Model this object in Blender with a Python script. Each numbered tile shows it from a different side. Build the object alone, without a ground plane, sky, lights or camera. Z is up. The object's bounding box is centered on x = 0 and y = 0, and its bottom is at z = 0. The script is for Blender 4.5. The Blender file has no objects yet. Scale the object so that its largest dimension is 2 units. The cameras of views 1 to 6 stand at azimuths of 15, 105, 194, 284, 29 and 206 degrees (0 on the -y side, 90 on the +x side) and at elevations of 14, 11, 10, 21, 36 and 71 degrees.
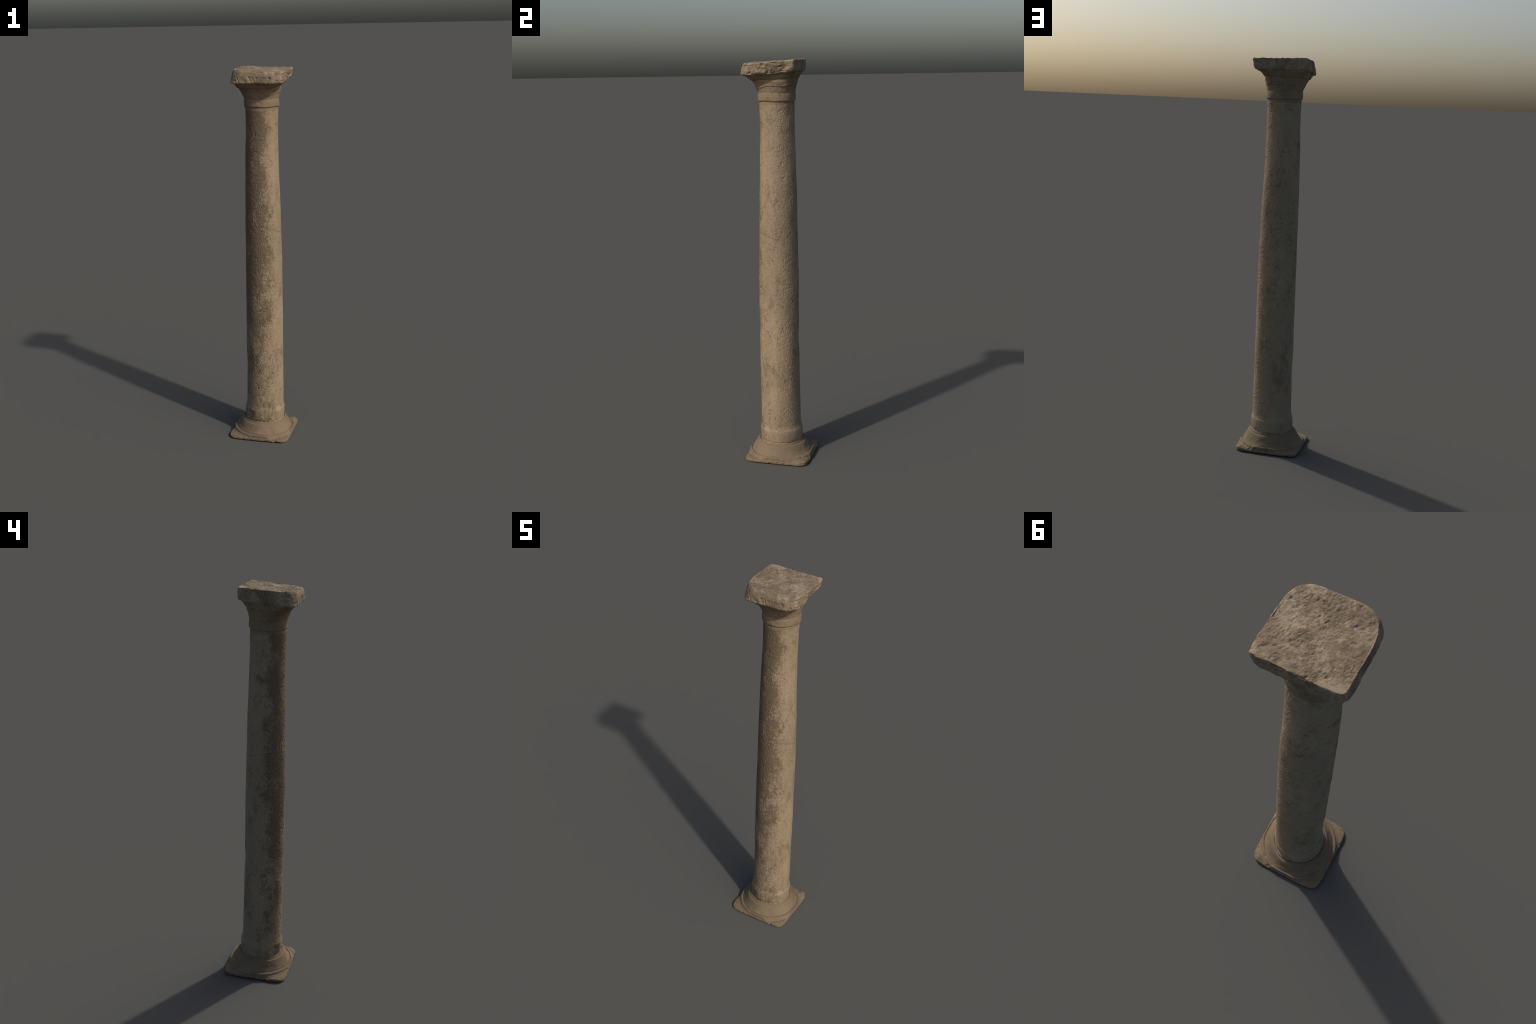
# Weathered limestone column: square plinth, flared base moulding, collar,
# swelling shaft, neck ring, flared capital bell and a broken square abacus.
# The whole stone is one lofted surface (stations stacked along the axis),
# eroded with noise, then separated into its parts.
import bpy
import numpy as np

SEED = 7
N_THETA = 640            # vertices round the column
ROW_STEP = 0.0018        # spacing of the rows along the shaft
FINE_STEP = 0.0011       # and on the mouldings

# ------------------------------------------------------------------ noise
_rng = np.random.default_rng(SEED)
_PERM = np.tile(_rng.permutation(256), 3).astype(np.int64)
_GRAD = _rng.normal(size=(256, 3))
_GRAD /= np.linalg.norm(_GRAD, axis=1)[:, None]


WHERE = None             # when set, noise is only worked out at these points


def noise(p, scale=1.0, offset=0.0):
    """Gradient noise, about -1..1, at points p (n,3)."""
    if WHERE is not None and len(p) == len(WHERE):
        out = np.zeros(len(p))
        out[WHERE] = _noise(p[WHERE], scale, offset)
        return out
    return _noise(p, scale, offset)


def _noise(p, scale, offset):
    q = p * np.asarray(scale) + offset
    i = np.floor(q).astype(np.int64)
    f = q - i
    i &= 255
    w = f * f * f * (f * (f * 6 - 15) + 10)
    out = 0.0
    for dx in (0, 1):
        wx = w[:, 0] if dx else 1 - w[:, 0]
        for dy in (0, 1):
            wy = w[:, 1] if dy else 1 - w[:, 1]
            for dz in (0, 1):
                wz = w[:, 2] if dz else 1 - w[:, 2]
                h = _PERM[_PERM[_PERM[i[:, 0] + dx] + i[:, 1] + dy] + i[:, 2] + dz]
                g = _GRAD[h]
                d = g[:, 0] * (f[:, 0] - dx) + g[:, 1] * (f[:, 1] - dy) + g[:, 2] * (f[:, 2] - dz)
                out = out + wx * wy * wz * d
    return out * 1.6


def fbm(p, scale, octaves=3, offset=0.0):
    s, a, out = np.asarray(scale, float), 1.0, 0.0
    for k in range(octaves):
        out = out + a * noise(p, s, offset + 17.3 * k)
        s, a = s * 2.03, a * 0.5
    return out


def smooth(a, b, x):
    t = np.clip((x - a) / (b - a), 0, 1)
    return t * t * (3 - 2 * t)


def blob(p, centre, radius):
    """Soft ball mask around a place on the stone; radius may be per axis."""
    d = (p - np.asarray(centre)) / np.asarray(radius)
    return np.exp(-np.sum(d * d, axis=1))


# --------------------------------------------------------------- the axis
AXIS = np.array([  # z, x, y : the shaft leans and bows a little
    [0.00, 0.002, 0.001], [0.10, 0.0045, -0.001], [0.20, 0.0100, -0.003], [0.45, 0.0120, -0.005],
    [0.75, 0.0137, -0.006], [1.05, 0.0137, -0.006], [1.35, 0.0120, -0.005],
    [1.50, 0.0112, -0.005], [1.65, 0.0130, -0.005], [1.79, 0.0135, -0.0065], [2.0, 0.0135, -0.0065]])


def axis_at(z):
    return np.interp(z, AXIS[:, 0], AXIS[:, 1]), np.interp(z, AXIS[:, 0], AXIS[:, 2])


theta = np.linspace(0, 2 * np.pi, N_THETA, endpoint=False)
COS, SIN = np.cos(theta), np.sin(theta)


class Station:
    """One cross-section: polar radius and height for every direction."""

    def __init__(self, part, z, r):
        self.part, self.z, self.r = part, z, r


def disc(part, z, r, cx=None, cy=None, p=2.0, limit=None):
    ax, ay = axis_at(z)
    cx = ax if cx is None else cx
    cy = ay if cy is None else cy
    rad = _polar(cx - r, (cx + r, cx + r), cy - r, cy + r, (p,) * 4, ax, ay)
    if limit is not None:
        rad = np.minimum(rad, limit)
    return Station(part, np.full(N_THETA, z), rad)


def _polar(x0, x1, y0, y1, p, ax, ay):
    """Rounded rectangle as polar radius; p = squareness of NE, NW, SW, SE corner.
    x1 = (value on the south half, value on the north half) of the east side."""
    blend = smooth(-0.55, 0.25, np.where(theta > np.pi, theta - 2 * np.pi, theta))
    east = x1[0] + (x1[1] - x1[0]) * blend
    a = np.where(COS >= 0, east - ax, ax - x0)
    b = np.where(SIN >= 0, y1 - ay, ay - y0)
    e = np.where(SIN >= 0, np.where(COS >= 0, p[0], p[1]), np.where(COS >= 0, p[3], p[2]))
    return (np.abs(COS / a) ** e + np.abs(SIN / b) ** e) ** (-1 / e)


def block(part, zc, x0, x1, y0, y1, p):
    """Squared section; zc = one height or heights at NE, NW, SW, SE corners."""
    if np.isscalar(zc):
        zc = (zc,) * 4
    if np.isscalar(x1):
        x1 = (x1, x1)
    if np.isscalar(p):
        p = (p,) * 4
    ax, ay = axis_at(np.mean(zc))
    r = _polar(x0, x1, y0, y1, p, ax, ay)
    x, y = ax + r * COS, ay + r * SIN
    return Station(part, corner_height(zc, x, y, x0, max(x1), y0, y1), r)


def corner_height(zc, x, y, x0, x1, y0, y1):
    u, v = (x - x0) / (x1 - x0), (y - y0) / (y1 - y0)
    return (zc[0] * u * v + zc[1] * (1 - u) * v + zc[2] * (1 - u) * (1 - v) + zc[3] * u * (1 - v))


# --------------------------------------------------------------- stations
S = []
PL = dict(x0=-0.1665, x1=0.1660, y0=-0.1650, y1=0.1635)


def plinth(z, inset, p):
    return block("plinth", z, PL["x0"] + inset, PL["x1"] - inset, PL["y0"] + inset, PL["y1"] - inset, p)


S.append(plinth(0.0005, 0.150, 3))
S.append(plinth(0.0003, 0.0055, 8))
S.append(plinth(0.0025, 0.0010, 7.5))
S.append(plinth(0.0080, 0.000, 7.5))
S.append(plinth(0.0130, 0.0010, 7.5))
edge = plinth(0.0160, 0.0035, 8.0)
S.append(edge)
lim = edge.r - 0.0005
for z, r, cut in ((0.0205, 0.1715, 0.0), (0.0240, 0.1690, 0.0), (0.0295, 0.1672, 0.0008), (0.0330, 0.1625, 0.003), (0.0328, 0.1590, 0.006),
                  (0.0300, 0.1560, 0.008), (0.0310, 0.1535, 0.010)):
    S.append(disc("base_moulding", z, r, limit=lim - cut))
for z, r in ((0.0370, 0.1488), (0.0435, 0.1440), (0.052, 0.1395), (0.066, 0.1325), (0.077, 0.1275), (0.0805, 0.1255), (0.0812, 0.1230),
             (0.0810, 0.1195), (0.0845, 0.1178), (0.0900, 0.1168), (0.0922, 0.1152), (0.0905, 0.1128)):
    S.append(disc("base_moulding", z, r - 0.0018 * min(1, (z - 0.033) / 0.015), cy=-0.0022))
for z, r in ((0.0855, 0.1088), (0.0880, 0.1062), (0.0960, 0.1072), (0.105, 0.1078), (0.125, 0.1083), (0.146, 0.1078), (0.1535, 0.1064), (0.1615, 0.1030), (0.173, 0.1010)):
    S.append(disc("collar", z, r))
for z, r in ((0.195, 0.1000), (0.30, 0.0993), (0.45, 0.0993), (0.60, 0.0987), (0.75, 0.0981), (0.90, 0.0978), (1.05, 0.0965),
             (1.20, 0.0941), (1.35, 0.0917), (1.50, 0.0881), (1.60, 0.0857), (1.68, 0.0845), (1.74, 0.0843), (1.785, 0.0852)):
    S.append(disc("shaft", z, r))
for z, r in ((1.7950, 0.0850), (1.7995, 0.0848), (1.8020, 0.0893), (1.8060, 0.0910), (1.822, 0.0914), (1.8365, 0.0908)):
    S.append(disc("neck_ring", z, r))
S.append(disc("capital_bell", 1.8385, 0.0882))
S.append(disc("capital_bell", 1.8500, 0.0915, 0.0123, -0.0070))
S.append(disc("capital_bell", 1.8670, 0.0955, 0.0093, -0.0094, 2.25))
S.append(disc("capital_bell", 1.8800, 0.0995, 0.0085, -0.0110, 2.4))
S.append(disc("capital_bell", 1.8930, 0.1045, 0.0075, -0.0130, 2.6))
S.append(block("capital_bell", (1.911, 1.908, 1.899, 1.899), -0.1005, (0.1110, 0.1085), -0.122, 0.0900, 2.9))
S.append(block("capital_bell", (1.912, 1.909, 1.900, 1.900), -0.1040, (0.1155, 0.112), -0.1265, 0.0938, 3.2))
S.append(block("capital_bell", (1.931, 1.932, 1.918, 1.917), -0.1085, (0.134, 0.124), -0.141, 0.102, (5, 5, 4.5, 4)))
S.append(block("abacus", (1.936, 1.940, 1.9225, 1.921), -0.1115, (0.141, 0.130), -0.146, 0.106, (9, 8, 6, 4.8)))
S.append(block("abacus", (1.939, 1.942, 1.9245, 1.923), -0.1195, (0.151, 0.138), -0.1560, 0.1140, (14, 7, 6, 5.2)))
S.append(block("abacus", (1.946, 1.948, 1.930, 1.929), -0.1218, (0.154, 0.143), -0.1595, 0.1158, (16, 8, 5.4, 5.2)))
S.append(block("abacus", (1.957, 1.960, 1.942, 1.938), -0.1210, (0.155, 0.149), -0.1605, 0.1155, (20, 9, 5, 5.0)))
S.append(block("abacus", (1.973, 1.978, 1.967, 1.956), -0.1185, (0.154, 0.154), -0.1590, 0.1145, (24, 12, 4.2, 4.4)))
S.append(block("abacus", (1.988, 1.995, 1.985, 1.969), -0.1160, (0.154, 0.1565), -0.154, 0.1135, (26, 12, 3.8, 4.1)))
TOP = (1.9925, 2.000, 1.992, 1.976)
RIM = block("abacus", TOP, -0.1135, (0.150, 0.154), -0.148, 0.1110, (24, 12, 3.7, 4.0))
S.append(RIM)
axt, ayt = axis_at(1.98)
for k in (0.94, 0.8, 0.6, 0.4, 0.2, 0.0):
    r = RIM.r * k
    x, y = axt + r * COS, ayt + r * SIN
    z = corner_height(TOP, x, y, -0.1135, 0.154, -0.148, 0.111)
    z -= 0.002 * smooth(1.0, 0.55, np.full(N_THETA, k))          # worn hollow
    S.append(Station("abacus", z, r))

# ------------------------------------------------------------------- loft
names = [s.part for s in S]
Z = np.array([s.z for s in S])
R = np.array([s.r for s in S])
mid_step = np.hypot(np.diff(Z.mean(1)), np.diff(R.mean(1)))
step = np.where(np.array(names[1:]) == "shaft", ROW_STEP, FINE_STEP)
step[0] = 0.01
counts = np.maximum(2, np.round(mid_step / step).astype(int))
rows_t, rows_part = [], []
for i, n in enumerate(counts):
    for k in range(n):
        rows_t.append(i + k / n)
        # the span between two stations belongs to the upper station's part
        rows_part.append(names[i + 1])
rows_t.append(len(S) - 1.0)
rows_t = np.array(rows_t)
i0 = np.minimum(rows_t.astype(int), len(S) - 2)
f = (rows_t - i0)[:, None]
# shaft: cubic in height so the swelling has no kinks
zr = Z[i0] * (1 - f) + Z[i0 + 1] * f
rr = R[i0] * (1 - f) + R[i0 + 1] * f


def soften(a, sigma):
    n = int(np.ceil(sigma * 3))
    k = np.exp(-0.5 * (np.arange(-n, n + 1) / sigma) ** 2)
    k /= k.sum()
    pad = np.concatenate([a[:1].repeat(n, 0), a, a[-1:].repeat(n, 0)])
    return sum(w * pad[j:j + len(a)] for j, w in enumerate(k))


zs, rs = soften(zr, 0.9), soften(rr, 0.9)
on_shaft = np.array([p == "shaft" for p in rows_part] + [False])
big = soften(rr, 18.0)
w_sh = soften(on_shaft.astype(float)[:, None], 1.0)
inner = soften((soften(on_shaft.astype(float)[:, None], 30.0) > 0.97).astype(float), 12.0)
rs = rs * (1 - inner) + big * inner
zs[0], rs[0] = zr[0], rr[0]
zs[-1], rs[-1] = zr[-1].mean(), 0.0
NR = len(rows_t)
ax, ay = axis_at(zs)
P = np.stack([ax + rs * COS, ay + rs * SIN, zs], axis=2)       # rows x theta x 3


def grid_normals(P):
    dt = np.roll(P, -1, 1) - np.roll(P, 1, 1)
    dr = np.empty_like(P)
    dr[1:-1] = P[2:] - P[:-2]
    dr[0], dr[-1] = P[1] - P[0], P[-1] - P[-2]
    n = np.cross(dt, dr)
    n[-1] = n[-2].mean(0)
    n[0] = (0, 0, -1)
    return n / np.maximum(np.linalg.norm(n, axis=2, keepdims=True), 1e-12)


WHERE = ((zs < 0.2) | (zs > 1.77)).reshape(-1)
# the mouldings were cut by eye: their lines wander up and down a little
flat_p = P.reshape(-1, 3)
wob = fbm(np.stack([flat_p[:, 0], flat_p[:, 1], flat_p[:, 2] * 0.25], 1), 13, 3, 120.0).reshape(P.shape[:2])
P[..., 2] += wob * (0.0022 * smooth(1.78, 1.80, zs) * smooth(1.96, 1.93, zs) + 0.0020 * smooth(0.01, 0.03, zs) * smooth(0.19, 0.15, zs))
WHERE = None
Nn = grid_normals(P)
p = P.reshape(-1, 3)
n = Nn.reshape(-1, 3)
part_row = np.array(rows_part + ["abacus"])
part_v = np.repeat(part_row, N_THETA)
z = p[:, 2]
az = np.arctan2(p[:, 0] - 0.012, -(p[:, 1] + 0.005))            # 0 = front (-y), +90 deg = +x


def around(deg, half, edge):
    d = np.abs((np.degrees(az) - deg + 180) % 360 - 180)
    return 1 - smooth(half - edge, half + edge, d)


# --------------------------------------------------------------- erosion
disp = np.zeros(len(p))
is_shaft = smooth(0.150, 0.175, z) * smooth(1.797, 1.785, z)
is_abacus = smooth(1.915, 1.935, z)
is_top = is_abacus * smooth(0.45, 0.8, n[:, 2])
is_base = smooth(0.20, 0.15, z)
is_bell = smooth(1.79, 1.80, z) * (1 - is_abacus)

# broad unevenness of the hand-worked stone
disp += 0.0010 * fbm(p, (7, 7, 5), 2, 3.1) * (is_shaft + 0.7 * is_base + is_bell)
disp += 0.0006 * fbm(p, (24, 24, 12), 2, 9.4)
# dents seen along the shaft's outline
disp -= 0.0040 * blob(p, (-0.02, 0.088, 0.62), (0.06, 0.03, 0.045))
disp -= 0.0020 * blob(p, (-0.085, 0.02, 1.10), (0.03, 0.06, 0.03))
# worn flat strip down the south-east, where the stone was rubbed smooth
FLAT = np.interp(z, [0.26, 0.36, 0.60, 0.85, 1.20, 1.40, 1.50], [0, 0.0075, 0.0080, 0.0060, 0.0045, 0.0015, 0.0])
cax, cay = axis_at(z)
rad = np.hypot(p[:, 0] - cax, p[:, 1] - cay)
turn = np.cos(az - np.radians(71))
over = rad * turn - (rad - FLAT)                               # how far outside the flat
soft = 0.5 * (over + np.sqrt(over ** 2 + 0.0022 ** 2)) - 0.0004
disp -= np.where((FLAT > 0) & (turn > 0.5), np.clip(soft, 0, None) * smooth(0.0, 0.0015, FLAT), 0)
disp += 0.0018 * around(-48, 22, 18) * smooth(0.40, 0.55, z) * smooth(1.02, 0.85, z)
disp += 0.0012 * around(195, 20, 18) * smooth(0.70, 0.85, z) * smooth(1.2, 1.05, z)
disp -= 0.0012 * around(268, 15, 14) * smooth(0.50, 0.65, z) * smooth(1.2, 1.05, z)
disp -= 0.0030 * around(132, 26, 20) * smooth(1.25, 1.45, z) * smooth(1.79, 1.75, z)
disp += 0.0014 * (around(66, 16, 14) + around(248, 20, 16)) * smooth(1.42, 1.52, z) * smooth(1.79, 1.72, z)
disp -= 0.0020 * blob(p, (-0.08, -0.03, 0.36), (0.03, 0.05, 0.08))
WHERE = (z > 0.14) & (z < 1.80)
# pitted, gnawed surface, roughest at the front and at the north-east, calm at the back
wander = 14 * fbm(p, (3, 3, 4), 2, 40.0)
saved_az = az.copy()
az = az + np.radians(wander)
rough = np.maximum(around(8, 37, 9), 0.72 * around(128, 42, 12))
rough = np.maximum(rough, 0.35)
az = saved_az
rough_shaft = rough * is_shaft
WHERE = None
grain = fbm(p, (190, 190, 150), 2, 5.0)
pits = np.clip(noise(p, (185, 185, 160), 77.0) - 0.15, 0, 1)
big_pits = np.clip(noise(p, (95, 95, 70), 21.0) - 0.33, 0, 1)
WHERE = (z > 0.14) & (z < 1.80)
patchy = 0.72 + 0.28 * smooth(-0.3, 0.4, fbm(p, (14, 14, 9), 2, 18.0))
disp += rough_shaft * patchy * (0.00065 * grain - 0.0034 * pits - 0.0046 * big_pits)
WHERE = None
calm = (1 - rough) * is_shaft + is_base + is_bell
disp += calm * (0.00022 * grain - 0.0010 * pits * np.clip(fbm(p, 12, 2, 8.0), 0, 1))

WHERE = z < 0.20
# base and collar: chips and crumbling joint
joint = np.exp(-((z - 0.091) / 0.0035) ** 2) * smooth(0.125, 0.113, np.hypot(p[:, 0] - 0.004, p[:, 1]))
disp -= joint * 0.0030 * (0.6 + fbm(p, 30, 3, 2.0))
disp -= 0.0060 * blob(p, (-0.060, -0.085, 0.128), (0.024, 0.022, 0.020)) * (1 + 0.5 * fbm(p, 60, 2))
disp -= 0.0040 * blob(p, (0.075, 0.100, 0.095), (0.02, 0.02, 0.012))
edge_wear = np.clip(fbm(p, 45, 3, 13.0) - 0.1, 0, 1) * smooth(0.035, 0.02, z) * smooth(0.145, 0.16, np.maximum(np.abs(p[:, 0]), np.abs(p[:, 1])))
disp -= 0.0065 * edge_wear
disp -= 0.0050 * blob(p, (0.150, 0.140, 0.02), 0.013) + 0.005 * blob(p, (-0.150, -0.150, 0.022), 0.010) + 0.004 * blob(p, (0.145, -0.148, 0.02), 0.012)
disp -= 0.0040 * blob(p, (0.112, 0.128, 0.033), 0.009)
disp += 0.0075 * blob(p, (0.138, 0.138, 0.02), (0.022, 0.022, 0.02)) * smooth(0.2, 0.7, n[:, 2])   # thicker corner

corner_r = np.hypot(p[:, 0] - 0.001, p[:, 1]) + 0.003 * fbm(p, 14, 2, 81.0)
ledge = smooth(0.175, 0.178, corner_r) * smooth(0.190, 0.180, corner_r)      # faint curved ledges on the corners
disp -= 0.0022 * ledge * smooth(0.032, 0.024, z) * smooth(0.5, 0.8, n[:, 2])
cone = smooth(0.034, 0.042, z) * smooth(0.083, 0.076, z)
disp += cone * 0.0011 * fbm(p, (16, 16, 40), 3, 150.0)

WHERE = z > 1.78
# bell: worn lip on the east and north sides
lip_z = 1.871 + 0.004 * noise(p, (9, 9, 0), 4.0) - 0.012 * smooth(-0.03, -0.09, p[:, 1])
lip = smooth(lip_z - 0.0015, lip_z + 0.0015, z) - smooth(lip_z + 0.001, lip_z + 0.022, z)
disp += 0.0022 * lip * around(110, 80, 25) * is_bell
disp += 0.0011 * is_bell * fbm(p, (28, 28, 36), 3, 60.0)

WHERE = z > 1.905
# abacus: lumpy break on the east side, tooled front, pitted worn top
sides = is_abacus * (1 - is_top)
lower_lip = np.exp(-((z - 1.936) / 0.010) ** 2) * sides
disp -= lower_lip * 0.008 * np.clip(fbm(p, (26, 26, 14), 2, 171.0) - 0.10, 0, 1)
disp += sides * (0.0018 * fbm(p, 20, 3, 31.0) + 0.0006 * fbm(p, 95, 2, 12.0))
east = sides * smooth(0.3, 0.6, n[:, 0]) * smooth(0.45, 0.15, n[:, 2])
disp += east * 0.0050 * fbm(p, (20, 20, 26), 3, 90.0)
disp -= east * 0.012 * np.clip(noise(p, (34, 34, 46), 55.0) - 0.20, 0, 1)
disp -= 0.006 * blob(p, (0.155, -0.040, 1.950), (0.016, 0.022, 0.010))
disp -= 0.004 * blob(p, (0.145, 0.060, 1.955), (0.018, 0.040, 0.012))
front = sides * smooth(-0.25, -0.6, n[:, 1]) * smooth(1.972, 1.950, z)
strokes = noise(np.stack([p[:, 0] + 0.35 * (p[:, 2] - 1.94), p[:, 1] * 0.2, p[:, 2] * 0.35], 1), 125, 6.0)
disp -= front * 0.0055 * np.clip(strokes - 0.05, 0, 1) * smooth(-0.25, 0.3, fbm(p, 38, 2, 66.0))
disp -= 0.005 * blob(p, (0.090, -0.156, 1.945), (0.008, 0.01, 0.009))
west_chip = blob(p, (-0.113, -0.105, 1.972), (0.012, 0.022, 0.018))
disp += west_chip * 0.005 * (fbm(p, 70, 3, 44.0) - 0.6)

WHERE = is_abacus * (n[:, 2] > 0.05) > 0
px, py = p[:, 0], p[:, 1]
flow = np.stack([0.81 * px - 0.58 * py, 0.58 * px + 0.81 * py, z], 1)   # pits run across the slab one way
tp = np.clip(noise(flow, (105, 42, 40), 15.0) - 0.30, 0, 1)
tp2 = np.clip(noise(flow, (190, 120, 80), 33.0) - 0.18, 0, 1)
worn = smooth(-0.2, 0.35, fbm(p, 11, 2, 71.0) + 0.25 - 6 * np.maximum(0, -px - 0.04))
disp += is_top * (0.0026 * fbm(p, 36, 3, 52.0) + 0.0011 * fbm(flow, (90, 55, 50), 2, 61.0) * worn - (0.25 + 0.75 * worn) * (0.0060 * tp + 0.0018 * tp2) + 0.0008 * fbm(p, 130, 2, 3.0) * (0.3 + 0.7 * worn))
# gently rolling top: raised north edge, hollow in the middle of the west edge
disp -= is_top * 0.005 * blob(p, (-0.105, -0.040, 1.98), (0.06, 0.06, 0.5))
disp -= is_top * 0.003 * blob(p, (0.140, -0.020, 1.98), (0.05, 0.06, 0.5))
disp += is_top * 0.002 * blob(p, (-0.085, 0.080, 1.99), (0.05, 0.04, 0.5))
# uneven chips along the rim of the slab
rim = is_abacus * smooth(0.15, 0.45, n[:, 2]) * smooth(0.95, 0.75, n[:, 2]) * (z > 1.95)
disp -= rim * 0.005 * np.clip(noise(p, (30, 30, 20), 140.0) - 0.12, 0, 1)

WHERE = None
fade = np.ones((NR, N_THETA))
fade[0] = 0
fade[-6:] = np.linspace(1, 0, 6)[:, None]
disp *= fade.reshape(-1)
P = (p + n * disp[:, None]).reshape(P.shape)
P[-1] = P[-2].mean(0)
P[..., 2] = np.clip(P[..., 2], 0.0, None)
P[..., 2] = np.minimum(P[..., 2], 2.0)
NORM = grid_normals(P)

# -------------------------------------------------------------- materials


class Tree:
    def __init__(self, name):
        self.mat = bpy.data.materials.new(name)
        self.mat.use_nodes = True
        self.nt = self.mat.node_tree
        self.nt.nodes.clear()

    def node(self, kind, inputs=None, **props):
        nd = self.nt.nodes.new(kind)
        for k, v in props.items():
            setattr(nd, k, v)
        for k, v in (inputs or {}).items():
            if isinstance(v, bpy.types.NodeSocket):
                self.nt.links.new(v, nd.inputs[k])
            else:
                nd.inputs[k].default_value = v
        return nd

    def noise(self, vec, scale, detail=4.0, rough=0.55, stretch=(1, 1, 1), shift=(0, 0, 0)):
        m = self.node("ShaderNodeMapping", {"Vector": vec, "Scale": stretch, "Location": shift})
        return self.node("ShaderNodeTexNoise", {"Vector": m.outputs[0], "Scale": scale, "Detail": detail, "Roughness": rough}).outputs["Fac"]

    def ramp(self, fac, lo, hi):
        return self.node("ShaderNodeMapRange", {"Value": fac, "From Min": lo, "From Max": hi}, interpolation_type="SMOOTHSTEP").outputs[0]

    def math(self, op, a, b=0.0, c=0.0):
        return self.node("ShaderNodeMath", {0: a, 1: b, 2: c}, operation=op).outputs[0]

    def mix(self, fac, a, b):
        nd = self.node("ShaderNodeMix", data_type="RGBA")
        for idx, v in ((0, fac), (6, a), (7, b)):
            if isinstance(v, bpy.types.NodeSocket):
                self.nt.links.new(v, nd.inputs[idx])
            else:
                nd.inputs[idx].default_value = v
        return nd.outputs[2]


def rgb(r, g, b):
    return (r, g, b, 1.0)


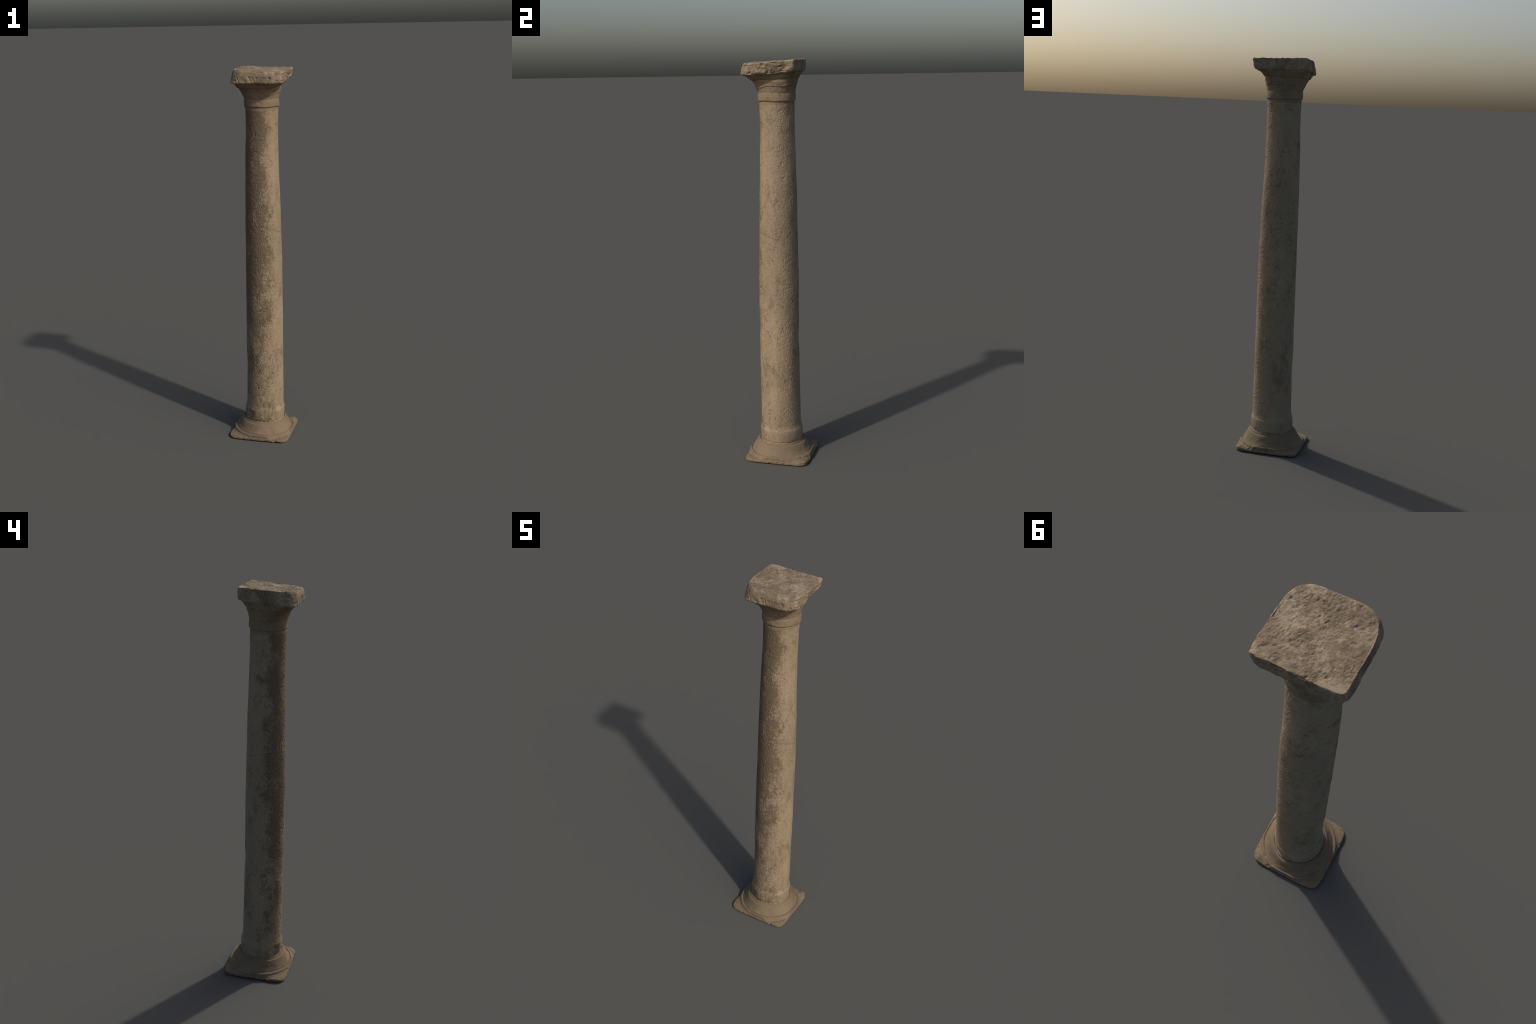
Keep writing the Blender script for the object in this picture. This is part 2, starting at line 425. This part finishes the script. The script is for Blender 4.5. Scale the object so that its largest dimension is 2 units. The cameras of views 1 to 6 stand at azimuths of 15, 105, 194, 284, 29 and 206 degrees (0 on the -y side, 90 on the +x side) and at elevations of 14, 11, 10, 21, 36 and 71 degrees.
def limestone(name, body, light, stain, stain_amount, streaks=0.0, speck=0.5, grey=0.0, contrast=0.35, cloud=7.0, edges=(0.35, 0.68)):
    t = Tree(name)
    co = t.node("ShaderNodeTexCoord").outputs["Object"]
    xyz = t.node("ShaderNodeSeparateXYZ", {0: co})
    # clouds of paler stone
    clouds = t.noise(co, cloud, 5, 0.6, (1, 1, 0.55))
    col = t.mix(t.ramp(clouds, *edges), body, light)
    fine = t.noise(co, 120.0, 4, 0.7)
    col = t.mix(t.math("MULTIPLY", t.ramp(fine, 0.35, 0.75), contrast), col, rgb(*(c * 1.18 for c in light[:3])))
    mott = t.noise(co, 62.0, 7, 0.75, (1, 1, 0.8), (2, 6, 1))
    col = t.mix(t.math("MULTIPLY", t.ramp(mott, 0.50, 0.68), contrast), col, stain)
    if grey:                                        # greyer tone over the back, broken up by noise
        back = t.node("ShaderNodeVectorMath", {0: co, 1: (-0.90, 0.40, 0.0)}, operation="DOT_PRODUCT").outputs["Value"]
        gm = t.math("MULTIPLY", t.ramp(back, -0.01, 0.07), t.ramp(t.noise(co, 9.0, 8, 0.7, (1, 1, 0.5), (9, 4, 2)), 0.34, 0.56))
        col = t.mix(t.math("MULTIPLY", gm, grey), col, rgb(0.250, 0.222, 0.162))
    # brown weathering crust in ragged patches, densest on one face of the shaft
    ragged = t.math("ADD", t.math("MULTIPLY", t.noise(co, 15.0, 6, 0.65, (1, 1, 0.6), (3.1, 0.4, 1.7)), 0.5),
                    t.math("MULTIPLY", t.noise(co, 85.0, 6, 0.75, (1, 1, 0.85), (1.3, 2.4, 0.7)), 0.5))
    if streaks:
        ang = t.node("ShaderNodeVectorMath", {0: co, 1: (-0.36, -0.93, 0.0)}, operation="DOT_PRODUCT").outputs["Value"]
        facing = t.ramp(ang, 0.015, 0.095)
        up = t.ramp(xyz.outputs[2], 0.35, 1.0)
        bias = t.math("MULTIPLY", facing, t.math("MULTIPLY_ADD", up, 0.6, 0.4))
        ragged = t.math("MULTIPLY_ADD", bias, streaks, t.math("SUBTRACT", ragged, 0.05))
    mask = t.math("MULTIPLY", t.ramp(ragged, 0.46, 0.60), stain_amount)
    col = t.mix(mask, col, stain)
    if streaks:                                     # a brown vein cuts slantwise through the shaft
        wob = t.noise(co, 25.0, 4, 0.6)
        plane = t.node("ShaderNodeVectorMath", {0: co, 1: (0.33, 0.23, 1.0)}, operation="DOT_PRODUCT").outputs["Value"]
        off = t.math("ABSOLUTE", t.math("ADD", t.math("SUBTRACT", plane, 1.188), t.math("MULTIPLY", wob, 0.02)))
        vein = t.math("SUBTRACT", 1.0, t.ramp(off, 0.0005, 0.0065))
        broken = t.ramp(t.noise(co, 17.0, 3, 0.6, (1, 1, 1), (5, 5, 5)), 0.42, 0.58)
        col = t.mix(t.math("MULTIPLY", t.math("MULTIPLY", vein, broken), 0.6), col, stain)
        hair = t.math("ABSOLUTE", t.math("SUBTRACT", t.noise(co, 5.5, 5, 0.6, (1, 1, 0.7), (2, 3, 8)), 0.5))
        hair = t.math("SUBTRACT", 1.0, t.ramp(hair, 0.002, 0.014))
        some = t.ramp(t.noise(co, 11.0, 3, 0.6, (1, 1, 1), (8, 1, 4)), 0.50, 0.62)
        col = t.mix(t.math("MULTIPLY", t.math("MULTIPLY", hair, some), 0.5), col, stain)
        # scattered smudges, drawn out slantwise
        smear = t.noise(co, 13.0, 7, 0.65, (1.0, 0.8, 0.45), (6, 6, 2))
        col = t.mix(t.math("MULTIPLY", t.ramp(smear, 0.56, 0.66), 0.45), col, stain)
    # dark specks and lichen dots
    dots = t.noise(co, 210.0, 3, 0.6, (1, 1, 0.7), (7, 2, 5))
    where = t.ramp(t.noise(co, 22.0, 4, 0.6, (1, 1, 0.5), (1, 8, 3)), 0.42, 0.62)
    spk = t.math("MULTIPLY", t.math("MULTIPLY", t.ramp(dots, 0.53, 0.68), where), speck)
    col = t.mix(spk, col, rgb(*(c * 0.62 for c in stain[:3])))
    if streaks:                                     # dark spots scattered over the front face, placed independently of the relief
        front = t.ramp(t.node("ShaderNodeVectorMath", {0: co, 1: (0.14, -0.99, 0.0)}, operation="DOT_PRODUCT").outputs["Value"], 0.060, 0.088)
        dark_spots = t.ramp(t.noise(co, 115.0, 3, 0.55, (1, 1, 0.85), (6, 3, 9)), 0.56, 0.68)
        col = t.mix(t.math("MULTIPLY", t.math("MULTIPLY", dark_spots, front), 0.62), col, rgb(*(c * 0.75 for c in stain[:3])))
    flecks = t.ramp(t.noise(co, 105.0, 4, 0.7, (1, 1, 0.9), (4, 9, 6)), 0.57, 0.70)
    col = t.mix(t.math("MULTIPLY", flecks, contrast), col, rgb(*(c * 1.3 for c in light[:3])))
    bump = t.node("ShaderNodeBump", {"Strength": 0.35, "Distance": 0.002, "Height": t.noise(co, 330.0, 5, 0.7)})
    bsdf = t.node("ShaderNodeBsdfPrincipled", {"Base Color": col, "Roughness": 0.95, "Specular IOR Level": 0.15, "Normal": bump.outputs[0]})
    out = t.node("ShaderNodeOutputMaterial")
    t.nt.links.new(bsdf.outputs[0], out.inputs[0])
    return t.mat


M_SHAFT = limestone("weathered_limestone_shaft", rgb(0.255, 0.190, 0.122), rgb(0.328, 0.249, 0.161), rgb(0.130, 0.095, 0.061), 0.88, 0.165, 0.60, 0.55, 0.42)
M_BASE = limestone("dusty_limestone_base", rgb(0.175, 0.129, 0.082), rgb(0.206, 0.152, 0.096), rgb(0.135, 0.098, 0.063), 0.55, 0.0, 0.25, 0.0, 0.2)
M_BELL = limestone("limestone_capital", rgb(0.215, 0.161, 0.102), rgb(0.250, 0.189, 0.120), rgb(0.135, 0.098, 0.062), 0.6, 0.0, 0.35)
M_ABACUS = limestone("eroded_limestone_abacus", rgb(0.190, 0.142, 0.094), rgb(0.318, 0.247, 0.168), rgb(0.118, 0.086, 0.056), 0.65, 0.0, 0.45, 0.0, 0.40, 15.0, (0.44, 0.60))
MATS = {"plinth": M_BASE, "base_moulding": M_BASE, "collar": M_SHAFT, "shaft": M_SHAFT,
        "neck_ring": M_BELL, "capital_bell": M_BELL, "abacus": M_ABACUS}

# ------------------------------------------------- separate into the parts
root = bpy.data.objects.new("stone_column", None)
root["label"] = "weathered limestone column with square plinth and broken square capital"
root["category"] = "stone column"
bpy.context.scene.collection.objects.link(root)

order = []
for q in rows_part:
    if q not in order:
        order.append(q)
for part in order:
    idx = [i for i, q in enumerate(rows_part) if q == part]
    a, b = idx[0], idx[-1] + 1                      # rows a..b inclusive
    last = b == NR - 1
    rows = np.arange(a, b + (0 if last else 1))
    verts = P[rows].reshape(-1, 3)
    norms = NORM[rows].reshape(-1, 3)
    m = len(rows)
    i, j = np.meshgrid(np.arange(m - 1), np.arange(N_THETA), indexing="ij")
    j2 = (j + 1) % N_THETA
    quads = np.stack([i * N_THETA + j, i * N_THETA + j2, (i + 1) * N_THETA + j2, (i + 1) * N_THETA + j], -1).reshape(-1, 4)
    faces = [quads.reshape(-1)]
    starts = [np.arange(len(quads)) * 4]
    totals = [np.full(len(quads), 4)]
    base = len(quads) * 4
    k = np.arange(N_THETA)
    if last:                                        # fan to the middle of the top
        verts = np.vstack([verts, P[-1, :1]])
        norms = np.vstack([norms, NORM[-1, :1]])
        ring = (m - 1) * N_THETA
        fan = np.stack([ring + k, ring + (k + 1) % N_THETA, np.full(N_THETA, len(verts) - 1)], 1)
    elif a == 0:                                    # close the underside
        c = P[0].mean(0)
        verts = np.vstack([verts, c])
        norms = np.vstack([norms, (0, 0, -1)])
        fan = np.stack([(k + 1) % N_THETA, k, np.full(N_THETA, len(verts) - 1)], 1)
    else:
        fan = None
    if fan is not None:
        faces.append(fan.reshape(-1))
        starts.append(base + np.arange(N_THETA) * 3)
        totals.append(np.full(N_THETA, 3))
    loops, starts, totals = np.concatenate(faces), np.concatenate(starts), np.concatenate(totals)
    me = bpy.data.meshes.new(part)
    me.vertices.add(len(verts))
    me.vertices.foreach_set("co", verts.astype(np.float32).ravel())
    me.loops.add(len(loops))
    me.loops.foreach_set("vertex_index", loops.astype(np.int32))
    me.polygons.add(len(starts))
    me.polygons.foreach_set("loop_start", starts.astype(np.int32))
    me.polygons.foreach_set("loop_total", totals.astype(np.int32))
    me.polygons.foreach_set("use_smooth", np.ones(len(starts), bool))
    me.update(calc_edges=True)
    me.validate()
    me.normals_split_custom_set_from_vertices(norms.astype(np.float32))
    me.materials.append(MATS[part])
    ob = bpy.data.objects.new(part, me)
    ob.parent = root
    bpy.context.scene.collection.objects.link(ob)
